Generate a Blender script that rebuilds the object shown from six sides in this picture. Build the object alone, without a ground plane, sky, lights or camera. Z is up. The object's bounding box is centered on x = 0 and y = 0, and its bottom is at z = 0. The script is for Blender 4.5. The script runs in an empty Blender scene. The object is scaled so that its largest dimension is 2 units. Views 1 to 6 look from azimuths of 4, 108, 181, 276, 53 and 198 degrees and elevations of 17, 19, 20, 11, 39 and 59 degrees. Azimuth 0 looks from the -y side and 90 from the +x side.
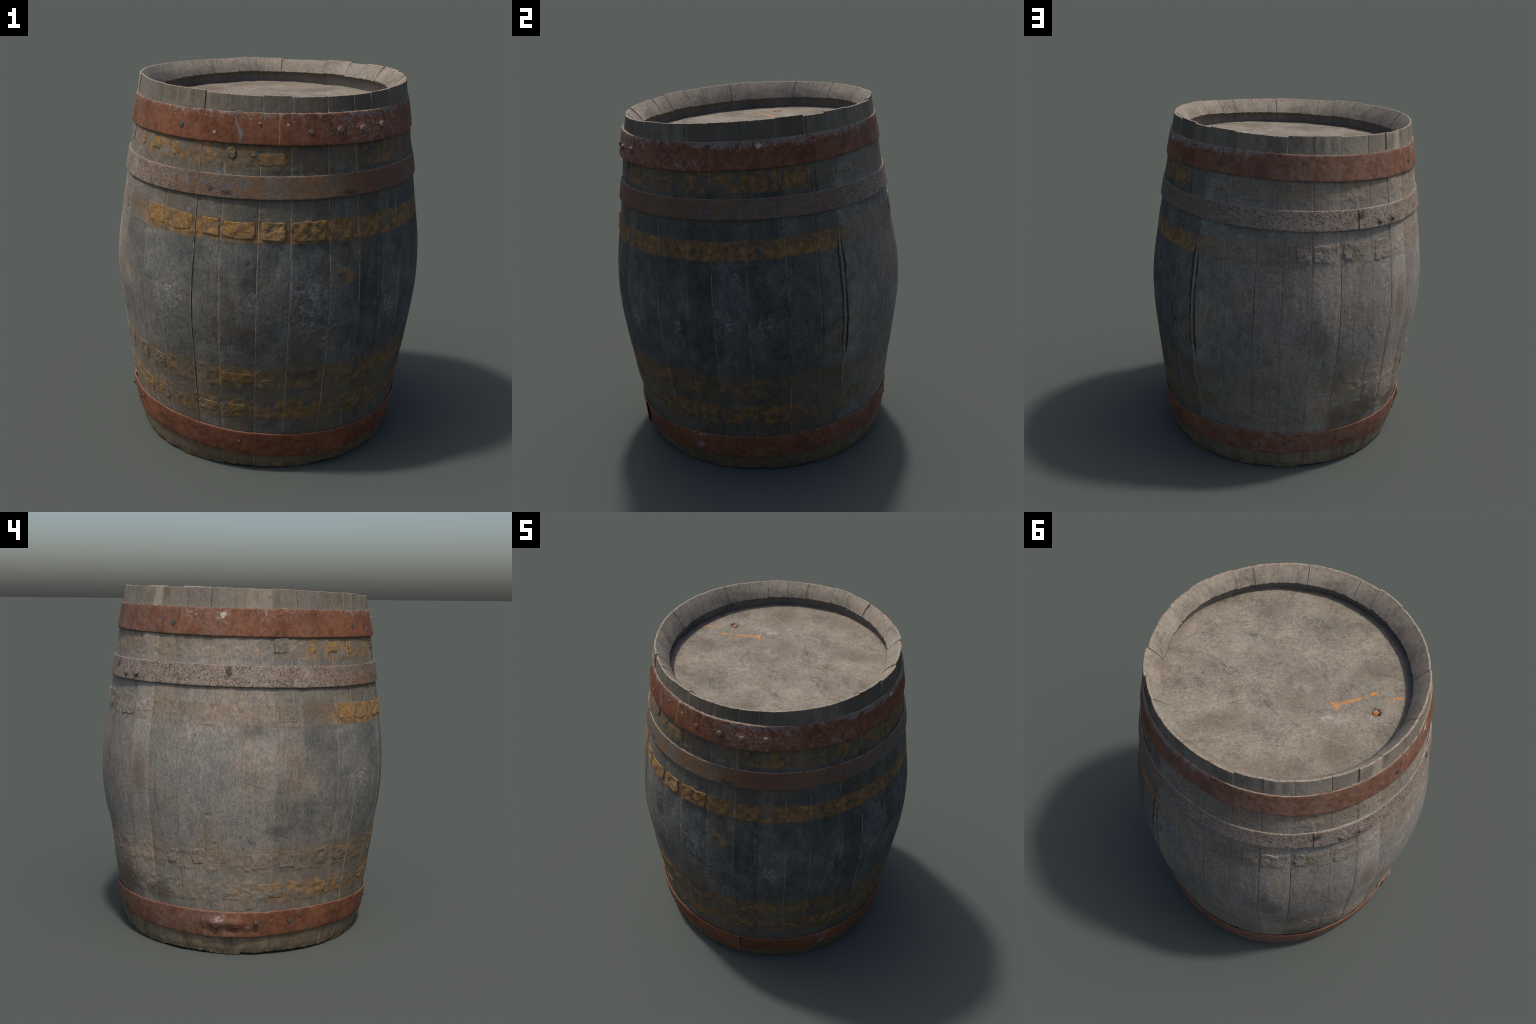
import bpy, math, random
import numpy as np

random.seed(7)
RNG = np.random.default_rng(7)
D2R = math.pi / 180.0

# ------------------------------------------------------------------ noise
def _hash(ix, iy, iz, seed):
    h = (ix.astype(np.int64) * 374761393 + iy.astype(np.int64) * 668265263
         + iz.astype(np.int64) * 2147483647 + seed * 1274126177) & 0xFFFFFFFF
    h = ((h ^ (h >> 13)) * 1274126177) & 0xFFFFFFFF
    h = h ^ (h >> 16)
    return (h & 0xFFFF) / 32767.5 - 1.0

def vnoise(x, y, z, seed=0):
    x, y, z = np.broadcast_arrays(np.asarray(x, float), np.asarray(y, float), np.asarray(z, float))
    ix, iy, iz = np.floor(x), np.floor(y), np.floor(z)
    fx, fy, fz = x - ix, y - iy, z - iz
    fx, fy, fz = [f * f * (3 - 2 * f) for f in (fx, fy, fz)]
    r = 0.0
    for a in (0, 1):
        wx = fx if a else 1 - fx
        for b in (0, 1):
            wy = fy if b else 1 - fy
            for c in (0, 1):
                wz = fz if c else 1 - fz
                r = r + wx * wy * wz * _hash(ix + a, iy + b, iz + c, seed)
    return r

def fbm(x, y, z, octaves=3, seed=0):
    t, a = 0.0, 1.0
    for o in range(octaves):
        t = t + a * vnoise(x * 2 ** o + 17.3 * o, y * 2 ** o - 9.1 * o, z * 2 ** o + 4.7 * o, seed + o)
        a *= 0.5
    return t

def sstep(a, b, x):
    t = np.clip((x - a) / (b - a), 0, 1)
    return t * t * (3 - 2 * t)

def cubic(kx, ky):
    kx, ky = np.array(kx, float), np.array(ky, float)
    n, h = len(kx), np.diff(kx)
    A, b = np.eye(n), np.zeros(n)
    for i in range(1, n - 1):
        A[i, i - 1], A[i, i], A[i, i + 1] = h[i - 1], 2 * (h[i - 1] + h[i]), h[i]
        b[i] = 6 * ((ky[i + 1] - ky[i]) / h[i] - (ky[i] - ky[i - 1]) / h[i - 1])
    m = np.linalg.solve(A, b)
    def f(x):
        x = np.asarray(x, float)
        i = np.clip(np.searchsorted(kx, x) - 1, 0, n - 2)
        d = h[i]; p = (kx[i + 1] - x) / d; q = (x - kx[i]) / d
        return p * ky[i] + q * ky[i + 1] + ((p ** 3 - p) * m[i] + (q ** 3 - q) * m[i + 1]) * d * d / 6
    return f

# ------------------------------------------------------------------ barrel form
PROFILE = cubic([0, .12, .3, .5, .7, .9, 1.1, 1.3, 1.5, 1.7, 2.0],
                [.7048, .733, .7562, .7842, .8136, .8351, .8307, .8024, .7715, .7426, .6988])

# the cask is not quite round: broad swellings (+) and flats (-): angle, height, spread in degrees and metres, depth
SAGS = [(68, 1.10, 23, .36, -.013), (72, 1.76, 22, .24, -.014), (52, .19, 44, .10, -.014), (170, .19, 60, .10, -.009),
        (-50, .62, 14, .18, .011), (-33, .60, 12, .22, .008), (-88, .66, 13, .12, -.006), (-150, .68, 14, .22, -.017),
        (-112, 1.12, 13, .18, -.008), (84, .66, 9, .12, .009), (134, .45, 17, .14, .018), (114, .78, 9, .12, .007), (106, .57, 8, .11, -.014),
        (168, .62, 9, .14, -.008), (-64, .75, 10, .30, .007), (-88, .95, 16, .20, -.006), (92, .95, 14, .25, .008), (8, 1.0, 18, .45, -.006),
        (-68, .39, 12, .12, .013), (-66, 1.82, 12, .14, .007), (70, .55, 10, .25, -.006)]

def axis(z):
    return 0.0047 - 0.0028 * (z - 1), -0.0119 - 0.0087 * (z - 1)

def base_radius(th, z):
    t = th * D2R
    dent = 0.0
    for a, h, wa, wh, d in SAGS:
        da = np.mod(th - a + 180, 360) - 180
        dent = dent + d * np.exp(-(da / wa) ** 2 - ((z - h) / wh) ** 2)
    return dent + PROFILE(np.clip(z, -.05, 2.05)) + (-.0004 + .0018 * (z - 1)) * np.cos(2 * t) + .0061 * np.sin(2 * t)

def place(th, z, r):
    t = th * D2R
    cx, cy = axis(z)
    return np.stack([cx + r * np.cos(t), cy + r * np.sin(t), np.broadcast_to(z, np.shape(r))], -1)

def rim_height(th):
    t = th * D2R
    return 1.9763 + .0032 * np.cos(t) + .0263 * np.sin(t) + .0039 * np.cos(2 * t) + .0043 * np.sin(2 * t) - .0055 * np.exp(-((np.mod(th - 62 + 180, 360) - 180) / 40) ** 2)

# joints between staves: angle, half gap (mm), step (mm, + means the stave after the joint stands proud)
JOINTS = [(1.0, .2, .6), (14.6, .25, -.6), (28.9, .15, 1.0), (41.2, .2, -1.5), (51.6, .3, 0), (65.0, .2, -.8),
          (78.7, 2.6, 2.0), (89.0, .2, -2.6), (100.4, .3, -3.6), (112.5, 1.5, 2.4), (127.0, .3, -1.4),
          (138.0, .2, 1.0), (149.0, .2, -.8), (161.5, .2, .8), (172.4, .4, -1.2), (186.2, .3, 2.2),
          (197.6, .25, -1.2), (208.4, .2, -.8), (224.0, .25, 1.8), (233.2, .2, 1.0), (246.6, 2.6, -2.4),
          (256.2, .2, 1.8), (269.2, .2, 2.4), (280.3, .25, 2.6), (294.3, .25, 2.6), (306.0, .2, .6),
          (315.2, .25, -.6), (327.0, .25, .8), (337.5, .2, -.6), (350.2, .25, .8)]
N = len(JOINTS)
JA = np.array([j[0] for j in JOINTS])
RIM_RISE = RNG.uniform(-.005, .003, N)        # each stave's end stands a little higher or lower
RIM_RISE[8] = .004; RIM_RISE[4] = .003; RIM_RISE[5] = -.003; RIM_RISE[2] = .004; RIM_RISE[25] = -.005
RIM_PUSH = RNG.uniform(-.0035, .0035, N)
RIM_PUSH[27] = .006; RIM_PUSH[1] = .006; RIM_PUSH[0] = -.004
FOOT_RISE = RNG.uniform(.0, .014, N)
RIM_GAP = np.where(RNG.uniform(0, 1, N) > .62, RNG.uniform(.5, 1.6, N), 0.0)
STAVE_PUSH = RNG.uniform(-.0012, .0012, N)

# worn paint bands where hoops used to sit: (low, high) at the front, with the tilt of the hoops
BANDS = [(1.625, 1.735, .024), (1.285, 1.395, .024), (.500, .610, .006), (.320, .430, .006)]

def band_mask(th, z):
    m = 0
    for lo, hi, tilt in BANDS:
        zz = z - tilt * np.sin(th * D2R)
        m = np.maximum(m, sstep(lo - .012, lo + .004, zz) * (1 - sstep(hi - .004, hi + .012, zz)))
    return m

def groove_half(z, side=0.0):
    w = sstep(.60, .80, z) * (1 - sstep(1.24, 1.40, z))
    wob = .0195 + .0060 * vnoise(z * 14, 3.1 + side, 0, 41) + .0045 * vnoise(z * 45, 1.1 + side, 0, 42)
    return .0035 * sstep(.42, .5, z) * (1 - sstep(1.38, 1.44, z)) + w * np.maximum(wob, .003)

def stave_index(th):
    return (np.searchsorted(JA, np.mod(th - JA[0], 360.0) + JA[0], side='right') - 1) % N

def outer_radius(th, z, idx=None):
    """radius of the weathered outside of the staves, angle in degrees"""
    th = np.asarray(th, float); z = np.asarray(z, float)
    th, z = np.broadcast_arrays(th, z)
    idx = stave_index(th) if idx is None else np.broadcast_to(idx, th.shape)
    a = JA[idx]; b = np.where(idx == N - 1, JA[0] + 360, JA[(idx + 1) % N])
    rel = np.mod(th - a + 20, 360) - 20
    width = b - a
    r0 = base_radius(th, z)
    u = rel / width
    dl = rel * D2R * r0; dr = (width - rel) * D2R * r0
    st = np.array([j[2] for j in JOINTS]) * .001
    sl, sr = st[idx], st[(idx + 1) % N]
    env = .55 + .45 * vnoise(z * 2.2, idx * 3.7, 0, 11)
    belly = np.exp(-((z - 1.05) / .22) ** 2)
    env_l = env + np.where(idx == 8, 1.0 * belly, 0)
    env_r = env + np.where(idx == 7, 1.6 * belly, 0)
    r = r0 + STAVE_PUSH[idx] + .0009 - .0021 * (2 * u - 1) ** 2
    r = r + .5 * sl * env_l * np.exp(-np.maximum(dl, 0) / .03) - .5 * sr * env_r * np.exp(-np.maximum(dr, 0) / .03)
    # rounded, splintered edges
    chip = 1 + .9 * vnoise(z * 30, idx * 5.1, 2, 12)
    e = .0011 * np.exp(-np.maximum(dl, 0) / (.0022 * chip + .0004)) + .0011 * np.exp(-np.maximum(dr, 0) / (.0022 * chip + .0004))
    r = r - e
    # relief
    t = th * D2R
    X, Y = np.cos(t) * .8, np.sin(t) * .8
    r = r + .0016 * fbm(X * 6, Y * 6, z * 3.2, 2, 21)
    r = r + .0006 * fbm(X * 55, Y * 55, z * 3.5, 2, 23)
    r = r + .0005 * fbm(X * 45, Y * 45, z * 45, 2, 25)
    bm = band_mask(th, z)
    crust = fbm(X * 26, Y * 26, z * 30, 3, 31)
    r = r + bm * (.0006 + .0022 * np.maximum(crust, -.4))
    # pits
    pit = vnoise(X * 40, Y * 40, z * 26, 35)
    r = r - .0022 * sstep(.72, .92, pit)
    # the ends are pushed in and out stave by stave
    r = r + RIM_PUSH[idx] * sstep(1.80, 1.97, z)
    r = r - .004 * sstep(.045, .0, z) * (1 + vnoise(X * 30, Y * 30, 0, 37))
    # open seam with squeezed filler
    sg = np.mod(th - 51.6 + 180, 360) - 180
    dg = np.abs(sg) * D2R * r0
    r = r - .0075 * (1 - sstep(.88, 1.05, dg / np.maximum(groove_half(z, np.where(sg > 0, 7.0, 0.0)), 1e-4)))
    # split above the second hoop
    ds = np.abs(np.mod(th - (43.7 - 2 * (z - 1.68)) + 180, 360) - 180) * D2R * r0
    r = r - .007 * (1 - sstep(.002, .0065, ds)) * sstep(1.59, 1.62, z) * (1 - sstep(1.72, 1.77, z))
    return r

# ------------------------------------------------------------------ mesh helpers
ROOT = bpy.data.objects.new("barrel", None)
bpy.context.scene.collection.objects.link(ROOT)
ROOT["label"] = "old grey oak barrel with red and rusty hoops, flaking ochre paint"
ROOT["category"] = "wooden barrel"

def make_object(name, verts, faces, mats, parent=ROOT, fmat=None, smooth_angle=40, kind=None):
    me = bpy.data.meshes.new(name)
    me.from_pydata([tuple(v) for v in np.asarray(verts).tolist()], [], faces)
    for m in mats:
        me.materials.append(m)
    if fmat is not None:
        me.polygons.foreach_set("material_index", np.asarray(fmat, np.int32))
    me.polygons.foreach_set("use_smooth", np.ones(len(me.polygons), bool))
    me.update()
    me.set_sharp_from_angle(angle=math.radians(smooth_angle))
    ob = bpy.data.objects.new(name, me)
    bpy.context.scene.collection.objects.link(ob)
    ob.parent = parent
    if kind:
        ob["kind"] = kind
    return ob

def grid_faces(nr, nc, closed_r=False, closed_c=False, offset=0):
    R = nr if closed_r else nr - 1
    C = nc if closed_c else nc - 1
    i, j = np.meshgrid(np.arange(R), np.arange(C), indexing='ij')
    i2, j2 = (i + 1) % nr, (j + 1) % nc
    q = np.stack([i * nc + j, i * nc + j2, i2 * nc + j2, i2 * nc + j], -1).reshape(-1, 4) + offset
    return q

# ------------------------------------------------------------------ node helpers
class NB:
    def __init__(self, name):
        self.m = bpy.data.materials.new(name); self.m.use_nodes = True
        self.t = self.m.node_tree; self.t.nodes.clear()
        self.out = self.t.nodes.new("ShaderNodeOutputMaterial")
        self.b = self.t.nodes.new("ShaderNodeBsdfPrincipled")
        self.t.links.new(self.b.outputs[0], self.out.inputs[0])
        self.co = self.t.nodes.new("ShaderNodeTexCoord").outputs["Object"]
    def put(self, sock, v):
        if isinstance(v, bpy.types.NodeSocket):
            self.t.links.new(v, sock)
        elif v is not None:
            if hasattr(sock.default_value, "__len__") and isinstance(v, (tuple, list)):
                n = len(sock.default_value)
                v = tuple(v) + (1.0,) * (n - len(v))
            sock.default_value = v
    def math(self, op, a, b=None, c=None, clamp=False):
        n = self.t.nodes.new("ShaderNodeMath"); n.operation = op; n.use_clamp = clamp
        self.put(n.inputs[0], a); self.put(n.inputs[1], b); self.put(n.inputs[2], c)
        return n.outputs[0]
    def vec(self, op, a, b=None):
        n = self.t.nodes.new("ShaderNodeVectorMath"); n.operation = op
        self.put(n.inputs[0], a); self.put(n.inputs[1], b)
        return n.outputs["Value"] if op in ("LENGTH", "DOT_PRODUCT", "DISTANCE") else n.outputs[0]
    def noise(self, v, scale, detail=2, rough=.55, dist=0):
        n = self.t.nodes.new("ShaderNodeTexNoise"); self.put(n.inputs["Vector"], v)
        n.inputs["Scale"].default_value = scale; n.inputs["Detail"].default_value = detail
        n.inputs["Roughness"].default_value = rough; n.inputs["Distortion"].default_value = dist
        return n.outputs[0]
    def noisecol(self, v, scale, detail=2):
        n = self.t.nodes.new("ShaderNodeTexNoise"); self.put(n.inputs["Vector"], v)
        n.inputs["Scale"].default_value = scale; n.inputs["Detail"].default_value = detail
        return n.outputs[1]
    def voronoi(self, v, scale, feature="F1"):
        n = self.t.nodes.new("ShaderNodeTexVoronoi"); n.feature = feature
        self.put(n.inputs["Vector"], v); n.inputs["Scale"].default_value = scale
        return n.outputs[0]
    def rng(self, v, a, b, c=0.0, d=1.0, smooth=True):
        n = self.t.nodes.new("ShaderNodeMapRange"); n.clamp = True
        n.interpolation_type = "SMOOTHSTEP" if smooth else "LINEAR"
        self.put(n.inputs[0], v)
        for k, x in zip((1, 2, 3, 4), (a, b, c, d)):
            self.put(n.inputs[k], x)
        return n.outputs[0]
    def mix(self, f, a, b, blend="MIX"):
        n = self.t.nodes.new("ShaderNodeMix"); n.data_type = "RGBA"; n.blend_type = blend
        self.put(n.inputs[0], f); self.put(n.inputs[6], a); self.put(n.inputs[7], b)
        return n.outputs[2]
    def ramp(self, f, stops, interp="LINEAR"):
        n = self.t.nodes.new("ShaderNodeValToRGB"); cr = n.color_ramp; cr.interpolation = interp
        self.put(n.inputs[0], f)
        while len(cr.elements) < len(stops):
            cr.elements.new(1.0)
        for e, (p, c) in zip(cr.elements, stops):
            e.position = p
            e.color = (c, c, c, 1) if not isinstance(c, (tuple, list)) else tuple(c) + (1,)
        return n.outputs[0]
    def sep(self, v):
        n = self.t.nodes.new("ShaderNodeSeparateXYZ"); self.put(n.inputs[0], v); return n.outputs
    def comb(self, x, y, z):
        n = self.t.nodes.new("ShaderNodeCombineXYZ")
        for k, s in enumerate((x, y, z)):
            self.put(n.inputs[k], s)
        return n.outputs[0]
    def stretch(self, sx, sy, sz):
        return self.vec("MULTIPLY", self.co, (sx, sy, sz))
    def cylinder(self):
        """unrolled coordinates: angle in degrees about the front and about the back, height"""
        s = self.sep(self.co)
        x = self.math("SUBTRACT", s[0], .0047); y = self.math("ADD", s[1], .0119)
        self.z = s[2]
        self.th = self.math("MULTIPLY", self.math("ARCTAN2", y, x), 180 / math.pi)
        thb = self.math("MULTIPLY", self.math("ARCTAN2", self.math("MULTIPLY", y, -1.0), self.math("MULTIPLY", x, -1.0)), 180 / math.pi)
        self.sin = self.math("DIVIDE", y, .8)
        n = self.vec("SUBTRACT", self.noisecol(self.co, 14, 4), (.5, .5, .5))
        n2 = self.vec("SUBTRACT", self.noisecol(self.co, 55, 3), (.5, .5, .5))
        n = self.vec("ADD", self.vec("MULTIPLY", n, (.055, .055, 0)), self.vec("MULTIPLY", n2, (.02, .02, 0)))
        self.pf = self.vec("ADD", self.comb(self.math("MULTIPLY", self.th, .0142), self.z, 0.0), n)
        self.lf = self.vec("ADD", self.comb(self.math("MULTIPLY", self.th, .0142), self.z, 0.0), self.vec("MULTIPLY", n, (.45, .45, 0)))
        self.lb = self.vec("ADD", self.comb(self.math("MULTIPLY", thb, .0142), self.z, 0.0), self.vec("MULTIPLY", n, (.45, .45, 0)))
        self.pb = self.vec("ADD", self.comb(self.math("MULTIPLY", thb, .0142), self.z, 0.0), n)
    def blob(self, th, z, wth, wz, ang=0.0, soft=.35, fine=False):
        """soft-edged spot at angle th, height z; half sizes in degrees and metres"""
        th = (th + 180) % 360 - 180
        if abs(th) > 110:
            P, c = (self.lb if fine else self.pb), ((th + 360) % 360 - 180) * .0142
        else:
            P, c = (self.lf if fine else self.pf), th * .0142
        d = self.vec("SUBTRACT", P, (c, z, 0))
        w = wth * .0142
        if ang:
            ca, sa = math.cos(ang * D2R), math.sin(ang * D2R)
            d = self.comb(self.vec("DOT_PRODUCT", d, (ca / w, sa / w, 0)), self.vec("DOT_PRODUCT", d, (-sa / wz, ca / wz, 0)), 0.0)
        else:
            d = self.vec("MULTIPLY", d, (1 / w, 1 / wz, 0))
        return self.rng(self.vec("LENGTH", d), 1 + soft, 1 - soft)
    def union(self, ms):
        r = ms[0]
        for m in ms[1:]:
            r = self.math("MAXIMUM", r, m)
        return r
    def finish(self, col, rough=.8, bump=None, strength=.5, dist=.004, metallic=0.0, spec=.3):
        self.put(self.b.inputs["Base Color"], col); self.put(self.b.inputs["Roughness"], rough)
        self.put(self.b.inputs["Metallic"], metallic)
        self.b.inputs["Specular IOR Level"].default_value = spec
        if bump is not None:
            n = self.t.nodes.new("ShaderNodeBump"); n.inputs["Strength"].default_value = strength
            n.inputs["Distance"].default_value = dist
            self.put(n.inputs["Height"], bump)
            self.t.links.new(n.outputs[0], self.b.inputs["Normal"])
        return self.m

# ------------------------------------------------------------------ materials
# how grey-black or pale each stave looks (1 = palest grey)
STAVE_TONE = [.22, .19, .26, .42, .56, .76, .80, .88, .98, .86, .94, 1.0, .98, .84, 1.0, .76, .80, .66, .50, .47,
              .47, .40, .43, .37, .36, .27, .31, .26, .24, .27]

STAVE_SHADE = RNG.uniform(0, 1, N).tolist()

def tone_ramp(b):
    k = [(((a + 180) % 360) / 360, t) for a, t in zip(JA, STAVE_TONE)]
    k.sort()
    last = k[-1][1]
    return b.ramp(b.math("DIVIDE", b.math("ADD", b.th, 180.0), 360.0), [(0.0, last)] + k, "CONSTANT")

def band(b, lo, hi, tilt, soft=.010):
    z = b.math("SUBTRACT", b.math("ADD", b.math("MULTIPLY", b.sep(b.pf)[1], .45), b.math("MULTIPLY", b.z, .55)), b.math("MULTIPLY", b.sin, tilt))
    return b.math("MULTIPLY", b.rng(z, lo - soft, lo + soft * .4), b.rng(z, hi - soft * .4, hi + soft, 1.0, 0.0))

def arc(b, pts):
    k = sorted((((a + 180) % 360) / 360, v) for a, v in pts)
    return b.ramp(b.math("DIVIDE", b.math("ADD", b.th, 180.0), 360.0), k)

def wood_outside():
    b = NB("weathered_oak"); b.cylinder()
    tone = tone_ramp(b)
    blot = b.noise(b.co, 5.5, 5, .6)
    blot2 = b.noise(b.stretch(1, 1, .7), 20, 6, .68)
    grain = b.noise(b.stretch(1, 1, .05), 95, 4, .6)
    speck = b.noise(b.stretch(1, 1, .6), 95, 5, .75)
    fine = b.noise(b.co, 170, 3, .7)
    t = b.math("ADD", tone, b.math("MULTIPLY", b.math("SUBTRACT", blot, .5), .75))
    t = b.math("MULTIPLY", b.math("ADD", t, b.math("MULTIPLY", b.math("SUBTRACT", blot2, .5), .55)), 1.0, clamp=True)
    col = b.ramp(t, [(0, (.030, .030, .027)), (.3, (.071, .070, .062)), (.6, (.138, .128, .112)), (1, (.262, .229, .196))])
    k = sorted((((a + 180) % 360) / 360, v) for a, v in zip(JA, STAVE_SHADE))
    own = b.ramp(b.math("DIVIDE", b.math("ADD", b.th, 180.0), 360.0), [(0.0, k[-1][1])] + k, "CONSTANT")
    gain = b.math("ADD", .80, b.math("MULTIPLY", own, .40))
    col = b.mix(1.0, col, b.comb(gain, gain, gain), "MULTIPLY")
    haze = b.math("MULTIPLY", b.rng(b.noise(b.vec("ADD", b.stretch(1, 1, .6), (2, 7, 3)), 7, 7, .70), .50, .66, 0, .6), b.rng(tone, .3, .6, 1.0, .2))
    col = b.mix(haze, col, (.118, .121, .118))
    # silvery bluish and brownish veils
    hue = b.noise(b.stretch(1, 1, .6), 4.5, 5, .65)
    col = b.mix(b.rng(hue, .50, .66, 0, .8), col, b.mix(1.0, col, (.82, .92, .95), "MULTIPLY"))
    col = b.mix(b.rng(hue, .50, .32, 0, .8), col, b.mix(1.0, col, (1.14, 1.0, .83), "MULTIPLY"))
    slate = b.rng(b.noise(b.vec("ADD", b.stretch(1, 1, .55), (5, 2, 1)), 15, 7, .72), .50, .62, 0, .38)
    col = b.mix(slate, col, b.mix(1.0, col, (.66, .72, .73), "MULTIPLY"))
    g = b.math("ADD", b.rng(grain, .3, .7, .90, 1.10), b.math("ADD", b.rng(speck, .34, .66, -.20, .20), b.rng(fine, .32, .68, -.20, .20)))
    col = b.mix(1.0, col, b.comb(g, g, g), "MULTIPLY")
    # grimy brown foot and dark stains
    chime = b.math("MULTIPLY", b.rng(b.z, 1.865, 1.885), .6)
    own2 = b.math("ADD", .55, b.math("MULTIPLY", b.math("FRACT", b.math("MULTIPLY", own, 7.0)), .75))
    col = b.mix(chime, col, b.mix(1.0, b.mix(tone, (.104, .083, .056), (.225, .192, .150)), b.comb(own2, own2, own2), "MULTIPLY"))
    st = b.math("MULTIPLY", b.rng(b.noise(b.stretch(1, 1, .22), 16, 5, .65), .47, .60), .85)
    foot = b.rng(b.z, .03, .30, 1.0, 0.0)
    under = b.math("MULTIPLY", b.rng(b.z, .085, .15, 1.0, 0.0), .75)
    col = b.mix(under, col, b.mix(b.rng(speck, .3, .7), b.mix(tone, (.050, .038, .023), (.100, .077, .048)), b.mix(tone, (.115, .085, .045), (.195, .152, .098))))
    top = b.math("MULTIPLY", b.rng(b.z, 1.86, 1.92), .6)
    col = b.mix(b.math("MULTIPLY", st, b.math("MAXIMUM", foot, top)), col, (.085, .066, .040))
    brown = b.union([b.blob(132.5, .40, 3.7, .115), b.blob(127, .33, 4.5, .10), b.blob(115, .33, 5, .07), b.blob(150, .33, 6.5, .045),
                     b.blob(105, .86, 3.5, .09, 0, .5), b.blob(119, 1.36, 1.6, .03), b.blob(144, 1.00, 4, .12, 0, .7), b.blob(-143, 1.36, 6.5, .05, 0, .6),
                     b.blob(-111.6, 1.33, 1.2, .040), b.blob(-90.5, 1.30, 1.0, .040), b.blob(20, 1.69, 6.5, .04, 0, .5), b.blob(35, 1.70, 5, .035, 0, .5),
                     b.blob(59, .42, 5, .045), b.blob(46, .60, 4, .05), b.blob(-70, .75, 9, .05, 0, .9), b.blob(-95, .80, 5, .05, 0, .9)])
    col = b.mix(b.math("MULTIPLY", brown, b.rng(grain, .2, .7, .45, .8)), col, b.mix(tone, (.075, .052, .032), (.128, .096, .064)))
    grub = b.math("MULTIPLY", b.math("MULTIPLY", b.rng(b.z, .58, .70, 1.0, 0.0), arc(b, [(-180, .1), (-165, .35), (-140, .8), (-60, 1), (10, 1), (45, .6), (62, .15), (180, .1)])), b.rng(b.noise(b.co, 14, 6, .7), .40, .56, .15, .85))
    col = b.mix(grub, col, b.mix(tone, (.072, .054, .031), (.16, .125, .082)))
    # ochre paint left in the old hoop bands
    och_n = b.rng(b.noise(b.co, 18, 6, .68), .44, .54)
    och_f = b.rng(b.noise(b.co, 95, 4, .7), .30, .60, .55, 1.0)
    och_n = b.math("MULTIPLY", och_n, och_f)
    dense = b.rng(b.noise(b.co, 10, 5, .65), .30, .48)
    up = b.math("MULTIPLY", band(b, 1.635, 1.735, .024), arc(b, [(-180, .04), (-152, .2), (-146, .8), (-100, 1), (-88, .5), (-64, .25), (-55, .7), (-15, .75), (0, 1), (40, 1), (46, .15), (180, .05)]))
    mid = b.math("MULTIPLY", band(b, 1.29, 1.385, .024), arc(b, [(-180, .16), (-175, .22), (-160, .14), (-152, .05), (-138, .2), (-135.5, 1), (-113, 1), (-110, .9), (-65, .95), (-20, 1), (29, 1), (51, .9), (60, .35), (70, .12), (110, .08), (160, .05), (172, .2), (180, .16)]))
    lo1 = b.math("MULTIPLY", band(b, .505, .605, .006, .04), arc(b, [(-180, .06), (-150, .22), (-118, .55), (-95, .7), (-70, .5), (-50, .9), (-25, .8), (5, .6), (30, .25), (60, .15), (180, .1)]))
    lo2 = b.math("MULTIPLY", band(b, .325, .425, .006, .03), arc(b, [(-180, .25), (-165, .55), (-140, .8), (-120, .75), (-90, .8), (-60, .85), (-20, .9), (20, .95), (45, .75), (60, .25), (90, .12), (140, .12), (165, .12), (180, .25)]))
    footy = b.math("MULTIPLY", b.rng(b.z, .02, .20, .55, 0.0), arc(b, [(-180, .3), (-120, .6), (-60, .9), (-20, .9), (40, .7), (80, .35), (180, .3)]))
    och_mid = b.math("MULTIPLY", mid, b.math("MULTIPLY", dense, b.math("ADD", b.math("MULTIPLY", och_n, .35), .65)))
    och = b.math("MAXIMUM", och_mid, b.math("MULTIPLY", b.union([up, lo1, lo2, footy]), och_n))
    spots = b.union([b.blob(-58.5, 1.075, 2.2, .035, -30, .5), b.blob(-61, 1.12, 1.3, .02, 0, .6), b.blob(-100, 1.655, 4, .05, 0, .5), b.blob(-108, .365, 4, .035), b.blob(-97, .36, 3, .03)])
    och = b.math("MAXIMUM", och, b.math("MULTIPLY", spots, b.math("ADD", och_n, .2, clamp=True)))
    shade = b.noise(b.co, 26, 4, .6)
    och_col = b.ramp(shade, [(.34, (.078, .047, .021)), (.5, (.180, .100, .035)), (.66, (.30, .155, .040))])
    light = b.ramp(tone, [(.2, .95), (.5, 1.15), (.9, 1.35)])
    och_col = b.mix(1.0, och_col, light, "MULTIPLY")
    col = b.mix(b.math("MULTIPLY", och, .9), col, och_col)
    # grubby brownish veil around the bands, dark bruises
    allband = b.union([band(b, 1.625, 1.74, .024), band(b, 1.275, 1.40, .024), band(b, .49, .62, .006, .03), band(b, .31, .44, .006, .03)])
    veil = b.math("MULTIPLY", allband, b.rng(blot2, .36, .62, .0, .8))
    col = b.mix(veil, col, b.mix(1.0, col, b.mix(tone, (1.0, .86, .68), (.96, .90, .82)), "MULTIPLY"))
    rusty_spots = b.math("MULTIPLY", allband, b.rng(b.noise(b.co, 24, 5, .7), .60, .70, 0, .6))
    col = b.mix(b.math("MULTIPLY", rusty_spots, b.rng(tone, .5, .9, 1.0, .35)), col, (.115, .062, .026))
    brownish = b.math("MULTIPLY", b.math("MULTIPLY", band(b, 1.38, 1.76, .024, .03), arc(b, [(-180, .1), (-150, .3), (-130, .8), (-60, .8), (40, .6), (60, .2), (180, .1)])), b.rng(b.noise(b.co, 12, 5, .65), .42, .58, 0, .7))
    col = b.mix(brownish, col, b.mix(tone, (.080, .058, .034), (.15, .115, .075)))
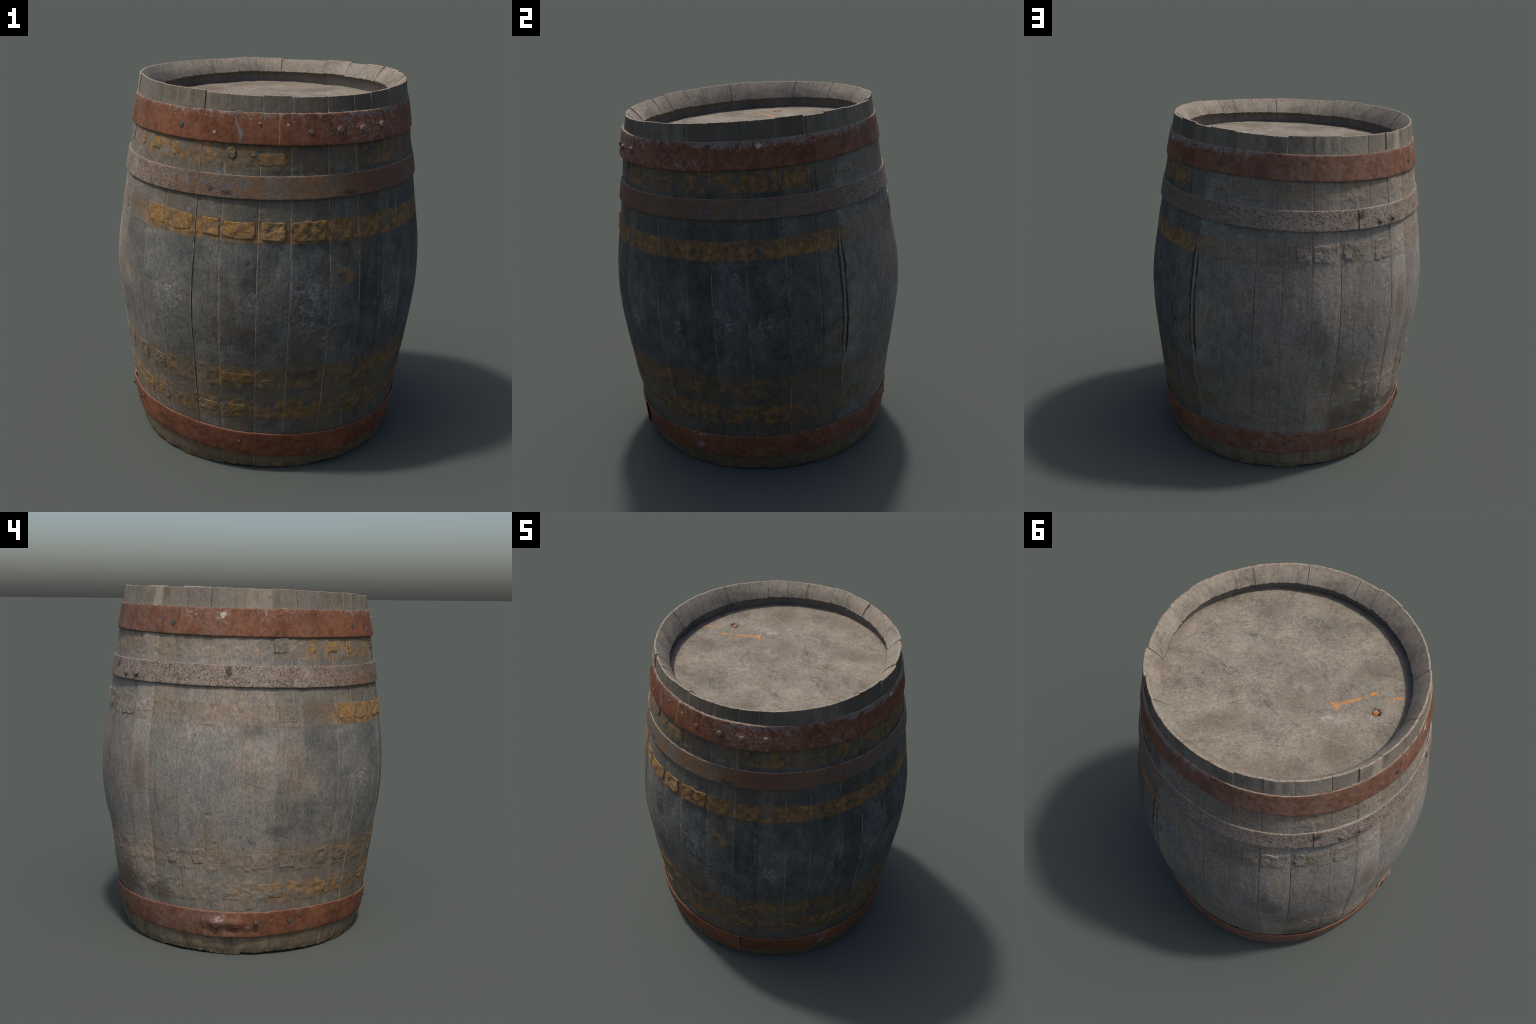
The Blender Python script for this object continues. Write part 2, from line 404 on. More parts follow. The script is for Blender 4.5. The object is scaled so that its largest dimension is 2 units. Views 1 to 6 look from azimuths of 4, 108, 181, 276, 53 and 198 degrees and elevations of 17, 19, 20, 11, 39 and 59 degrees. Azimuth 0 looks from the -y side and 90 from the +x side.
    dark = b.union([b.blob(-85, 1.595, 7, .018, 0, .6), b.blob(-65, 1.245, 8, .022, 0, .6), b.blob(-25, 1.42, 5, .03, 0, .7), b.blob(-93, 1.05, 3, .05, 0, .7), b.blob(-72, .57, 7, .025, 0, .7),
                    b.blob(103, .99, 1.2, .05, 0, .8), b.blob(107, .72, 1.0, .02, 0, .6), b.blob(-170, 1.25, 4, .03, 0, .8), b.blob(-159, .72, 4, .03, 0, .8), b.blob(-144, 1.2, 5, .1, 0, .9)])
    col = b.mix(b.math("MULTIPLY", dark, b.rng(speck, .3, .65, .1, .6)), col, (.028, .029, .028))
    dots = b.math("MULTIPLY", b.rng(b.noise(b.stretch(1, 1, .7), 42, 4, .7), .62, .70), b.rng(blot, .42, .6, .15, .85))
    col = b.mix(dots, col, (.05, .042, .034))
    # scratches and hairline cracks
    cut = lambda th, z, w, h, ang: b.blob(th, z, w, h, ang, .8, True)
    lines = b.union([cut(169.6, 1.20, .13, .150, -24), cut(162.5, .94, .10, .12, -12), cut(165.5, 1.148, 8.2, .0016, -12),
                     cut(-168.5, .968, 5, .0024, -20), cut(144, .935, 4, .0022, -8), cut(152, .92, 3.0, .0026, 0), cut(152.5, .90, .14, .10, 0),
                     cut(95, .865, 6.5, .0020, -3), cut(107, .69, 5, .0020, 8), cut(74, .90, 4, .0020, 15), cut(132, .62, 6, .0020, 15),
                     cut(-160, .70, 7, .0024, -18), cut(-48, 1.04, .2, .07, -15), cut(-30, 1.05, .2, .09, -20), cut(-48, .86, .16, .10, 15), cut(140, 1.0, 4, .0018, 25)])
    col = b.mix(b.math("MULTIPLY", lines, b.rng(speck, .3, .6, .25, .75)), col, (.060, .050, .041))
    # chalky scuffs
    wn = b.rng(b.noise(b.co, 48, 5, .75), .50, .62)
    white = b.union([b.blob(-92.5, .985, 3.5, .06, -30, .8), b.blob(-73, .93, 7.5, .14, 0, .9), b.blob(-66, .80, 3, .09, 0, .9), b.blob(-37.5, .87, 3.6, .022, 15, .6), b.blob(-40, .91, 2.2, .04, 0, .8),
                     b.blob(-57, .71, 1.8, .025, 0, .6), b.blob(-14, .89, .9, .09, -8, .8), b.blob(7, .95, 5, .06, 0, .9), b.blob(20, .93, 5, .05, 20, .9), b.blob(-38, .83, .9, .02), b.blob(10, 1.2, 1.5, .04, 0, .8),
                     b.blob(-122, .98, 5, .14, 0, .9), b.blob(88, 1.19, 1.0, .008, 0, .6), b.blob(90.5, 1.18, .9, .008, 0, .6)])
    white = b.math("MULTIPLY", white, b.math("ADD", wn, .12))
    fleck = b.rng(b.noise(b.co, 90, 3, .6), .68, .75, 0, .6)
    col = b.mix(b.math("MAXIMUM", white, fleck), col, b.mix(.5, (.25, .245, .24), b.mix(1.0, col, (1.7, 1.7, 1.7), "MULTIPLY")))
    h = b.math("ADD", b.math("MULTIPLY", grain, .25), b.math("ADD", b.math("MULTIPLY", speck, .4), b.math("MULTIPLY", b.noise(b.co, 60, 4, .7), .45)))
    return b.finish(col, b.rng(fine, .2, .8, .78, .95), h, .55, .005, spec=.22)

def wood_plain(name, dark, light, sx=1, sy=1, sz=.05, scale=70, ochre=0.0):
    b = NB(name)
    grain = b.noise(b.stretch(sx, sy, sz), scale, 4, .6)
    blot = b.noise(b.co, 8, 6, .65)
    mott = b.noise(b.co, 45, 5, .7)
    t = b.math("ADD", b.math("MULTIPLY", blot, .55), b.math("ADD", b.math("MULTIPLY", grain, .25), b.math("MULTIPLY", mott, .30)))
    col = b.ramp(t, [(.36, dark), (.66, light)])
    hue = b.noise(b.co, 3.5, 3)
    col = b.mix(b.rng(hue, .5, .7, 0, .5), col, b.mix(1.0, col, (.88, .97, 1.04), "MULTIPLY"))
    dk = b.rng(b.noise(b.co, 16, 6, .7), .60, .72, 0, .5)
    col = b.mix(dk, col, (.07, .058, .045))
    if ochre:
        col = b.mix(b.rng(b.noise(b.co, 11, 5, .7), .62, .72, 0, ochre), col, (.20, .11, .035))
    h = b.math("ADD", b.math("MULTIPLY", grain, .5), b.math("MULTIPLY", mott, .5))
    return b.finish(col, .88, h, .5, .004, spec=.2)

def head_wood():
    b = NB("head_oak")
    ax = (math.cos(35 * D2R), math.sin(35 * D2R))
    u = b.vec("DOT_PRODUCT", b.co, (ax[0], ax[1], 0)); v = b.vec("DOT_PRODUCT", b.co, (-ax[1], ax[0], 0))
    gco = b.comb(b.math("MULTIPLY", u, .12), v, 0.0)
    grain = b.noise(gco, 90, 4, .65)
    cross = b.noise(b.comb(u, b.math("MULTIPLY", v, .10), 0.0), 70, 4, .65)
    blot = b.noise(b.co, 5.5, 7, .66, .5)
    mott = b.noise(b.co, 30, 6, .7)
    fine = b.noise(b.co, 150, 3, .7)
    t = b.math("ADD", b.math("MULTIPLY", blot, .55), b.math("ADD", b.math("MULTIPLY", mott, .38), b.math("ADD", b.math("MULTIPLY", grain, .05), b.math("MULTIPLY", cross, .05))))
    col = b.ramp(t, [(.34, (.092, .076, .059)), (.515, (.188, .159, .126)), (.68, (.258, .221, .178))])
    gr = b.rng(b.noise(b.co, 3.4, 4, .6), .52, .70, 0, .6)
    col = b.mix(gr, col, b.mix(1.0, col, (.80, .90, .88), "MULTIPLY"))
    br = b.rng(b.noise(b.vec("ADD", b.co, (3, 1, 2)), 5, 5, .65), .55, .72, 0, .55)
    col = b.mix(br, col, b.mix(1.0, col, (.80, .68, .58), "MULTIPLY"))
    f = b.math("ADD", b.rng(fine, .3, .7, .86, 1.14), b.math("ADD", b.rng(b.noise(gco, 120, 3, .75), .3, .7, -.08, .08), b.rng(b.noise(b.co, 75, 5, .75), .32, .68, -.18, .18)))
    col = b.mix(1.0, col, b.comb(f, f, f), "MULTIPLY")
    # marks on the head
    n = b.vec("MULTIPLY", b.vec("SUBTRACT", b.noisecol(b.co, 30, 4), (.5, .5, .5)), (.035, .035, 0))
    P = b.vec("MULTIPLY", b.vec("ADD", b.co, n), (1, 1, 0))
    def spot(x, y, wx, wy, ang=0.0, soft=.35):
        d = b.vec("SUBTRACT", P, (x, y, 0)); ca, sa = math.cos(ang * D2R), math.sin(ang * D2R)
        d = b.comb(b.vec("DOT_PRODUCT", d, (ca / wx, sa / wx, 0)), b.vec("DOT_PRODUCT", d, (-sa / wy, ca / wy, 0)), 0.0)
        return b.rng(b.vec("LENGTH", d), 1 + soft, 1 - soft)
    green = b.union([spot(.28, -.234, .06, .03, 0, .8), spot(.22, -.41, .10, .03, 0, .9), spot(.0, -.45, .14, .05, 0, .9), spot(.33, .02, .09, .05, 0, .9)])
    col = b.mix(b.math("MULTIPLY", green, b.rng(mott, .45, .6, 0, .75)), col, (.062, .064, .046))
    brown = b.union([spot(.20, .33, .13, .06, 20, .9), spot(-.08, .02, .09, .13, 30, .9), spot(-.40, -.25, .12, .05, 30, .9), spot(-.35, .30, .10, .10, 0, .9), spot(-.1, .52, .16, .05, 10, .9)])
    col = b.mix(b.math("MULTIPLY", brown, b.rng(mott, .35, .6, .1, .6)), col, (.115, .083, .062))
    dk = b.union([spot(-.229, .455, .03, .035, 0, .3), spot(-.165, -.40, .010, .022, 0, .5), spot(-.475, .003, .040, .034, 0, .5)])
    col = b.mix(b.math("MULTIPLY", dk, .35), col, (.10, .088, .072))
    wh = b.union([spot(.088, .129, .012, .035, 15, .5), spot(-.074, -.004, .05, .025, 0, .9), spot(-.23, .138, .018, .012, 0, .5), spot(-.28, .125, .05, .012, -15, .9), spot(.0, -.13, .004, .004), spot(-.02, -.1, .006, .004)])
    col = b.mix(b.math("MULTIPLY", wh, b.rng(mott, .42, .62, .0, .6)), col, (.33, .31, .285))
    orange = b.union([spot(-.272, .038, .026, .013, -35, .35), spot(-.34, -.02, .075, .009, 38, .5), spot(-.435, -.105, .022, .009, 38, .5), spot(-.56, -.125, .035, .005, 22, .6), spot(-.52, -.09, .02, .004, 10, .8)])
    col = b.mix(b.math("MULTIPLY", orange, b.rng(b.noise(gco, 120, 3, .6), .3, .55, .25, .95)), col, (.42, .185, .05))
    P2 = b.vec("ADD", P, b.vec("MULTIPLY", n, (-.7, -.7, 0)))
    P = P2
    ln = b.union([spot(.03, .17, .14, .0022, 150, .6), spot(-.13, .225, .06, .002, 165, .6), spot(-.52, .10, .04, .002, -55, .6), spot(.19, .21, .05, .002, 20, .6), spot(-.08, -.44, .04, .002, 25, .6)])
    col = b.mix(b.math("MULTIPLY", ln, .6), col, (.06, .048, .038))
    lw = b.union([spot(-.30, .245, .10, .0018, 175, .6), spot(-.16, -.30, .04, .002, 10, .6), spot(.15, -.02, .05, .002, 40, .6)])
    col = b.mix(b.math("MULTIPLY", lw, .5), col, (.34, .31, .28))
    h = b.math("ADD", b.math("MULTIPLY", mott, .6), b.math("ADD", b.math("MULTIPLY", fine, .3), b.math("MULTIPLY", grain, .35)))
    return b.finish(col, .9, h, .5, .004, spec=.2)

def red_hoop(name, pale_arc, wear_top, seed):
    b = NB(name); b.cylinder()
    co = b.vec("ADD", b.co, (seed, 0, 0))
    blot = b.noise(co, 6, 5, .6); mott = b.noise(co, 34, 5, .7); fine = b.noise(co, 130, 3, .7)
    col = b.ramp(b.math("ADD", b.math("MULTIPLY", blot, .5), b.math("MULTIPLY", mott, .5)),
                 [(.38, (.076, .028, .014)), (.5, (.142, .051, .024)), (.62, (.192, .077, .038))])
    dusty = b.math("MULTIPLY", arc(b, pale_arc), b.rng(b.noise(co, 9, 5, .65), .36, .58, .35, 1.0))
    col = b.mix(dusty, col, b.ramp(mott, [(.35, (.130, .072, .051)), (.65, (.220, .132, .097))]))
    pit = b.rng(b.noise(co, 60, 4, .7), .60, .68, 0, .6)
    col = b.mix(pit, col, (.060, .030, .020))
    sp = b.rng(b.noise(co, 48, 3, .6), .70, .76, 0, .7)
    col = b.mix(sp, col, (.27, .255, .24))
    # dark rust bruises
    rust = b.rng(b.noise(co, 12, 6, .7), .60, .70, 0, .75)
    col = b.mix(rust, col, (.085, .040, .024))
    # paint scraped back to grey primer, mostly towards the upper edge
    edge = b.rng(b.math("SUBTRACT", b.z, b.math("MULTIPLY", b.sin, .019)), wear_top[0], wear_top[1])
    nz = b.math("ADD", b.math("MULTIPLY", b.noise(co, 24, 6, .72), .5), b.math("MULTIPLY", b.noise(co, 105, 4, .7), .5))
    thr = b.math("SUBTRACT", .66, b.math("MULTIPLY", b.math("MULTIPLY", edge, arc(b, wear_top[2])), .175))
    pr = b.rng(b.math("SUBTRACT", nz, thr), -.005, .035)
    col = b.mix(b.math("MULTIPLY", pr, .75), col, b.ramp(fine, [(.3, (.12, .105, .095)), (.7, (.26, .245, .23))]))
    return b, col, co, mott, fine

def red_top():
    b, col, co, mott, fine = red_hoop("red_paint", [(-180, .55), (-165, .35), (-140, .25), (-125, .1), (-60, .15), (0, .08), (45, .15), (60, .55), (75, .85), (100, .9), (150, .75), (172, .7), (180, .55)],
        (1.80, 1.89, [(-180, .55), (-150, .75), (-110, 1), (-60, .9), (-20, .9), (0, 1.2), (40, 1.2), (75, 1.1), (92, .5), (130, .3), (180, .5)]), 0)
    scuff = b.union([b.blob(-48, 1.81, 16, .07, 0, .9), b.blob(-34, 1.80, 1.3, .09, 0, .6), b.blob(178, 1.84, 3, .035, 0, .8), b.blob(165, 1.85, 6, .03, 0, .9), b.blob(-12, 1.78, 10, .04, 0, .9), b.blob(-160, 1.85, 8, .03, 0, .9)])
    sn = b.rng(b.math("ADD", b.math("MULTIPLY", b.noise(co, 50, 5, .75), .6), b.math("MULTIPLY", b.noise(co, 120, 3, .7), .4)), .50, .60)
    col = b.mix(b.math("MULTIPLY", b.math("MULTIPLY", scuff, sn), .75), col, (.30, .285, .28))
    brown = b.union([b.blob(-150, 1.84, 8, .03, 0, .9), b.blob(-158, 1.80, 2, .02, 0, .7), b.blob(78, 1.80, 4, .06, 0, .8)])
    col = b.mix(b.math("MULTIPLY", brown, b.rng(mott, .4, .6, .2, .7)), col, (.085, .036, .022))
    chip = b.union([b.blob(177.6, 1.838, 1.0, .016, -30, .25), b.blob(178.9, 1.845, .6, .012, 20, .25), b.blob(-81.6, 1.822, .35, .006, 0, .3), b.blob(-108, 1.765, .5, .007, 0, .3), b.blob(21, 1.86, 1.0, .012, 0, .4)])
    col = b.mix(b.math("MULTIPLY", chip, .85), col, (.42, .39, .355))
    seam = b.union([b.blob(-84.6, 1.80, .16, .085, 0, .6, True), b.blob(-84.0, 1.855, .5, .02, 0, .8)])
    col = b.mix(b.math("MULTIPLY", seam, .6), col, (.27, .225, .185))
    gap = b.union([b.blob(-99.5, 1.79, .45, .06, 12, .6), b.blob(-98.5, 1.77, .9, .02, 0, .6)])
    col = b.mix(gap, col, (.13, .135, .135))
    return b.finish(col, .72, b.math("ADD", b.math("MULTIPLY", mott, .6), b.math("MULTIPLY", fine, .3)), .55, .004, spec=.15)

def red_low():
    b, col, co, mott, fine = red_hoop("red_paint_low", [(-180, .45), (-160, .2), (-130, .12), (-60, .05), (0, .08), (50, .4), (70, .7), (110, .75), (165, .85), (180, .5)],
        (.235, .275, [(-180, .55), (-100, .5), (0, .3), (100, .3), (170, .8), (180, .8)]), 4)
    white = b.union([b.blob(-12, .15, 2.6, .025, 0, .8), b.blob(-12, .215, 2.5, .02, 0, .8), b.blob(177, .225, 2.5, .02, 30, .6), b.blob(-171, .175, 1.0, .008)])
    col = b.mix(b.math("MULTIPLY", white, b.rng(b.noise(co, 60, 4, .7), .45, .58, 0, .8)), col, (.30, .28, .27))
    return b.finish(col, .72, b.math("ADD", b.math("MULTIPLY", mott, .6), b.math("MULTIPLY", fine, .3)), .45, .004, spec=.15)

def rusty():
    b = NB("rusty_iron"); b.cylinder()
    t = arc(b, [(-180, .95), (-150, .85), (-125, .62), (-100, .42), (-70, .34), (-45, .25), (-10, .16), (25, .2), (45, .45), (70, .7), (110, .95), (180, .95)])
    blot = b.noise(b.co, 9, 5, .65); mott = b.noise(b.co, 40, 5, .7); fine = b.noise(b.co, 120, 3, .7)
    col = b.mix(t, (.052, .042, .033), (.250, .205, .172))
    fr = b.math("MULTIPLY", arc(b, [(-180, 0), (-135, .2), (-115, .75), (-60, .85), (-40, .6), (0, .4), (40, .3), (60, 0), (180, 0)]), b.rng(blot, .3, .6, .45, .9))
    col = b.mix(fr, col, (.135, .088, .054))
    bb = b.rng(mott, .35, .65, .82, 1.15)
    col = b.mix(1.0, col, b.comb(bb, bb, bb), "MULTIPLY")
    veil = b.rng(blot, .42, .6)
    orange = b.math("MULTIPLY", b.math("MULTIPLY", veil, arc(b, [(-180, .15), (-130, .5), (-105, .9), (-60, .8), (-35, .8), (0, .8), (35, .7), (60, .2), (180, .15)])), b.rng(mott, .3, .6, .2, .9))
    col = b.mix(orange, col, b.ramp(fine, [(.3, (.10, .042, .016)), (.7, (.22, .112, .036))]))
    red = b.math("MULTIPLY", b.union([b.blob(-43, 1.54, 13, .07, 0, .8), b.blob(-10, 1.55, 8, .05, 0, .9)]), b.rng(mott, .35, .6, .3, .8))
    col = b.mix(red, col, (.115, .042, .030))
    blue = b.math("MULTIPLY", b.union([b.blob(0, 1.55, 14, .05, 0, .9), b.blob(22, 1.53, 12, .05, 0, .9), b.blob(-100, 1.53, 20, .04, 0, 1.0)]), b.rng(b.noise(b.co, 22, 5, .7), .45, .6, 0, .75))
    col = b.mix(blue, col, (.10, .11, .115))
    # pitting
    sp = b.math("ADD", b.math("MULTIPLY", b.noise(b.co, 110, 3, .65), .8), b.math("MULTIPLY", b.noise(b.co, 16, 3), .2))
    pits = b.math("MULTIPLY", b.rng(sp, .495, .575), b.rng(t, .3, .6, .5, 1.0))
    col = b.mix(b.math("MULTIPLY", pits, .8), col, (.075, .044, .033))
    dk = b.union([b.blob(121.5, 1.56, 1.6, .018, -25, .5), b.blob(131, 1.513, 1.0, .018, 0, .6), b.blob(138.8, 1.52, 1.0, .016, 0, .6), b.blob(-179.2, 1.56, 1.2, .03, 0, .7), b.blob(-108, 1.51, 1, .012, 0, .6), b.blob(-102, 1.495, 1.8, .01, 0, .7), b.blob(-58, 1.50, 3, .012, 0, .7)])
    col = b.mix(b.math("MULTIPLY", dk, .85), col, (.035, .030, .030))
    h = b.math("SUBTRACT", b.math("MULTIPLY", mott, .5), b.math("MULTIPLY", pits, .5))
    return b.finish(col, .85, h, .6, .004, spec=.25)

def simple(name, dark, light, scale=40, rough=.85, metallic=0.0, bump=.5):
    b = NB(name)
    n = b.noise(b.co, scale, 5, .7); f = b.noise(b.co, scale * 4, 3, .6)
    col = b.ramp(b.math("ADD", b.math("MULTIPLY", n, .7), b.math("MULTIPLY", f, .3)), [(.36, dark), (.64, light)])
    return b.finish(col, rough, b.math("ADD", n, b.math("MULTIPLY", f, .4)), bump, .004, metallic=metallic, spec=.25)

M_WOOD = wood_outside()
M_EDGE = simple("worn_oak_edge", (.14, .112, .084), (.33, .268, .20), 60)
M_CHIME = wood_plain("chime_oak", (.082, .069, .054), (.268, .226, .178), sz=.3, scale=80, ochre=.45)
M_CROZE = wood_plain("croze_oak", (.10, .083, .067), (.20, .170, .140), scale=50)
M_HEAD = head_wood()
M_RED, M_REDLOW, M_RUST = red_top(), red_low(), rusty()
M_NAIL = simple("nail_iron", (.045, .043, .038), (.105, .100, .088), 90, .7, .2)
M_RIVET = simple("painted_rivet", (.10, .045, .030), (.24, .165, .14), 80, .7)
M_RUSTRIVET = simple("rusty_rivet", (.12, .095, .08), (.30, .24, .20), 80, .8)
def crust(name, k):
    b = NB(name)
    n = b.noise(b.co, 30, 6, .7); f = b.noise(b.co, 130, 3, .65); d = b.noise(b.co, 13, 5, .65)
    col = b.ramp(b.math("ADD", b.math("MULTIPLY", n, .7), b.math("MULTIPLY", f, .3)), [(.38, (.075 * k, .050 * k, .026 * k)), (.5, (.170 * k, .098 * k, .037 * k)), (.62, (.28 * k, .148 * k, .040 * k))])
    col = b.mix(b.rng(d, .48, .66, 0, .55), col, (.125 * k, .103 * k, .078 * k))
    return b.finish(col, .9, b.math("ADD", n, b.math("MULTIPLY", f, .4)), .6, .004, spec=.2)
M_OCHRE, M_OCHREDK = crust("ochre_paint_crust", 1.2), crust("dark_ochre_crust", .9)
M_PITCH = simple("pitch_filled_seam", (.030, .026, .019), (.085, .070, .048), 45)
M_BEAD = simple("seam_filler", (.115, .100, .076), (.235, .205, .160), 30)
M_PLUG = simple("splintered_orange_wood", (.26, .10, .038), (.46, .22, .095), 60)
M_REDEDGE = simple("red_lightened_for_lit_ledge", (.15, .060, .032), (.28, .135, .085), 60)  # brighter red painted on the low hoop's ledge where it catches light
M_DUST = simple("ledge_dust", (.16, .125, .09), (.30, .245, .185), 50)
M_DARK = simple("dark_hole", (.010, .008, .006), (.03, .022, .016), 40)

# ------------------------------------------------------------------ staves
def build_stave(i):
    a, gl, _ = JOINTS[i]
    b_, gr, _ = JOINTS[(i + 1) % N]
    if b_ < a:
        b_ += 360
    rm = .78
    a2, b2 = a + gl * .001 / rm / D2R, b_ - gr * .001 / rm / D2R
    w = (b2 - a2) * D2R * rm
    e = np.concatenate([[0, .0006, .0014], np.arange(.003, .024 if i not in (3, 4) else .038, .0023)])
    m0 = e[-1] + .003
    mid = np.linspace(m0, w - m0, max(4, int((w - 2 * m0) / .0052)))
    s = np.concatenate([e, mid, (w - e)[::-1]])
    th = a2 + s / w * (b2 - a2)
    C = len(th)
    top = rim_height(th) + RIM_RISE[i] + .0012 * fbm(th * 2.2, i * 3.3, 0, 2, 51)
    foot = np.maximum(0, FOOT_RISE[i] + .004 * fbm(th * 1.1, i * 1.7, 0, 2, 53))
    NZ = 400
    f = np.linspace(0, 1, NZ)
    z = foot[None, :] + (top - foot)[None, :] * f[:, None]
    zc0 = z.mean(1)
    def open_mm(j, g):
        belly = sstep(.30, .50, zc0) * (1 - sstep(1.36, 1.50, zc0)) * (.75 + .45 * vnoise(zc0 * 9, j * 2.3, 0, 58))
        rim = RIM_GAP[j % N] * sstep(1.80, 1.88, zc0)
        return (.15 + np.maximum(g - .15, 0) * np.clip(belly, 0, 1.2) + rim) * .001 / rm / D2R
    lo, hi = a + open_mm(i, gl), b_ - open_mm(i + 1, gr)
    TH = lo[:, None] + (s / w)[None] * (hi - lo)[:, None]
    th = TH[-1]
    r = outer_radius(TH, z, i)
    rows = [place(TH, z, r)]
    # rounded land of the rim, bevelled inside of the chime, croze and hidden inside
    tilt = .010 * np.cos(th * D2R) + .030 * np.sin(th * D2R) + RIM_RISE[i] * .5
    rt = r[-1]
    jit = .002 * fbm(th * .9, i * 2.9, 0, 2, 55) + RIM_PUSH[i] * .5
    ridge = .0015 * fbm(th * 5, i, 0, 2, 57)
    inner = [(rt - .0025, top + .0015), (rt - .009, top + .001), (rt - .0125, top - .003)]
    for k in np.linspace(0, 1, 9)[1:]:
        rr = (rt - .0125) * (1 - k) + (.630 + jit) * k
        zz = (top - .003) * (1 - k) + (1.896 + tilt + jit) * k
        inner.append((rr - .004 * math.sin(k * math.pi) + ridge * .4, zz + .003 * math.sin(k * math.pi)))
    inner += [(.6325 + jit, 1.891 + tilt), (.655 + jit * .5, 1.885 + tilt), (.659, 1.872 + tilt), (.660, 1.845 + tilt), (.660, 1.80 + tilt * 0)]
    n_chime = 3 + 8
    for zz in np.linspace(1.7, .12, 12):
        inner.append((PROFILE(np.full(C, zz)) - .055, np.full(C, zz)))
    inner += [(rt * 0 + .655, .05 + foot), (r[0] - .02, foot + .004)]
    for rr, zz in inner:
        zz = np.broadcast_to(zz, th.shape)
        rows.append(place(th, zz, np.broadcast_to(rr, th.shape))[None])
    V = np.concatenate(rows, 0)
    NR = V.shape[0]
    q = grid_faces(NR, C, closed_r=True)
    # materials: 0 wood, 1 edge, 2 chime, 3 croze, 4 pitch
    fm = np.zeros((NR, C - 1), np.int32)
    fm[NZ - 1:NZ + 2] = 1
    fm[NZ + 2:NZ - 1 + n_chime] = 2
    fm[NZ - 1 + n_chime:] = 3
    sl, sr = JOINTS[i][2], JOINTS[(i + 1) % N][2]
    worn = vnoise(np.linspace(0, 2, NZ - 1) * 14, i * 4.1, 0, 59) + .5 * vnoise(np.linspace(0, 2, NZ - 1) * 60, i * 1.1, 0, 60)
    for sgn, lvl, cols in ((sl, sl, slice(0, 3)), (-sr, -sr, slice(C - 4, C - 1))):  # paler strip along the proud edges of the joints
        fm[:NZ - 1, cols] = np.where((worn + .28 * lvl > .15)[:, None], 1, 0) if lvl > .5 else fm[:NZ - 1, cols]
    if i in (3, 4):
        zc = .25 * (z[:-1, :-1] + z[1:, :-1] + z[:-1, 1:] + z[1:, 1:])
        tc = .25 * (TH[:-1, :-1] + TH[1:, :-1] + TH[:-1, 1:] + TH[1:, 1:])
        dg = np.abs(tc - 51.6) * D2R * base_radius(tc, zc)
        fm[:NZ - 1][dg < groove_half(zc, 7.0 if i == 4 else 0.0) * .98] = 4
    faces = q.tolist()
    mats = fm.reshape(-1).tolist()
    faces.append([k * C for k in range(NR)]); mats.append(1)
    faces.append([k * C + C - 1 for k in range(NR)][::-1]); mats.append(1)
    return make_object("stave", V.reshape(-1, 3), faces, [M_WOOD, M_EDGE, M_CHIME, M_CROZE, M_PITCH], fmat=mats, smooth_angle=42)

for i in range(N):
    build_stave(i)

# ------------------------------------------------------------------ heads
def head_z(x, y):
    return 1.8325 + .009 * x + .050 * y

def build_head(name, top=True):
    nr, nc = 120, 300
    rad = np.linspace(0.0, 1.0, nr) ** .8 * .662
    ang = np.linspace(0, 2 * math.pi, nc, endpoint=False)
    R_, A_ = np.meshgrid(rad[1:], ang, indexing='ij')
    X = .002 + R_ * np.cos(A_); Y = -.020 + R_ * np.sin(A_)
    if top:
        Z = head_z(X, Y) + .0014 * fbm(X * 9, Y * 9, 0, 3, 61) + .0006 * fbm(X * 60, Y * 60, 0, 2, 63)
        c, s = math.cos(35 * D2R), math.sin(35 * D2R)
        v = -s * X + c * Y; u = c * X + s * Y
        # boards of the head barely cupped, hairline joints
        for k, bw in enumerate((-.43, -.26, -.07, .13, .29, .46)):
            Z = Z - .0011 * np.exp(-((v - bw - .002 * vnoise(u * 7, k, 0, 66)) / .0028) ** 2)
        Z = Z + .0009 * fbm(u * 4, v * 60, 0, 2, 64)
        hole = np.hypot(X + .475, (Y - .003) * 1.25)
        Z = Z - .024 * (1 - sstep(.016, .029, hole + .004 * vnoise(X * 90, Y * 90, 0, 68)))
        Z = Z - .003 * sstep(.635, .66, R_) + .003 * sstep(.60, .645, R_) * fbm(np.cos(A_) * 9, np.sin(A_) * 9, 0, 2, 69)
        zc = head_z(.002, -.02)
    else:
        Z = .045 + .001 * fbm(X * 9, Y * 9, 0, 2, 71)
        zc = .045
    V = np.concatenate([np.stack([X, Y, Z], -1).reshape(-1, 3), [[.002, -.020, zc]]])
    q = grid_faces(nr - 1, nc, closed_c=True).tolist()
    if not top:
        q = [f[::-1] for f in q]
    ctr = (nr - 1) * nc
    for j in range(nc):
        t = [ctr, j, (j + 1) % nc]
        q.append(t if top else t[::-1])
    # thickness: skirt and back
    d = -.03 if top else .03
    edge = np.arange((nr - 2) * nc, (nr - 1) * nc)
    low = V[edge] + np.array([0, 0, d])
    base = len(V)
    V = np.concatenate([V, low])
    for j in range(nc):
        f = [edge[j], base + j, base + (j + 1) % nc, edge[(j + 1) % nc]]
        q.append([int(x) for x in (f if top else f[::-1])])
    q.append([base + j for j in (range(nc - 1, -1, -1) if top else range(nc))])
    return make_object(name, V, q, [M_HEAD])

HEAD = build_head("barrel_head", True)
build_head("bottom_head", False)

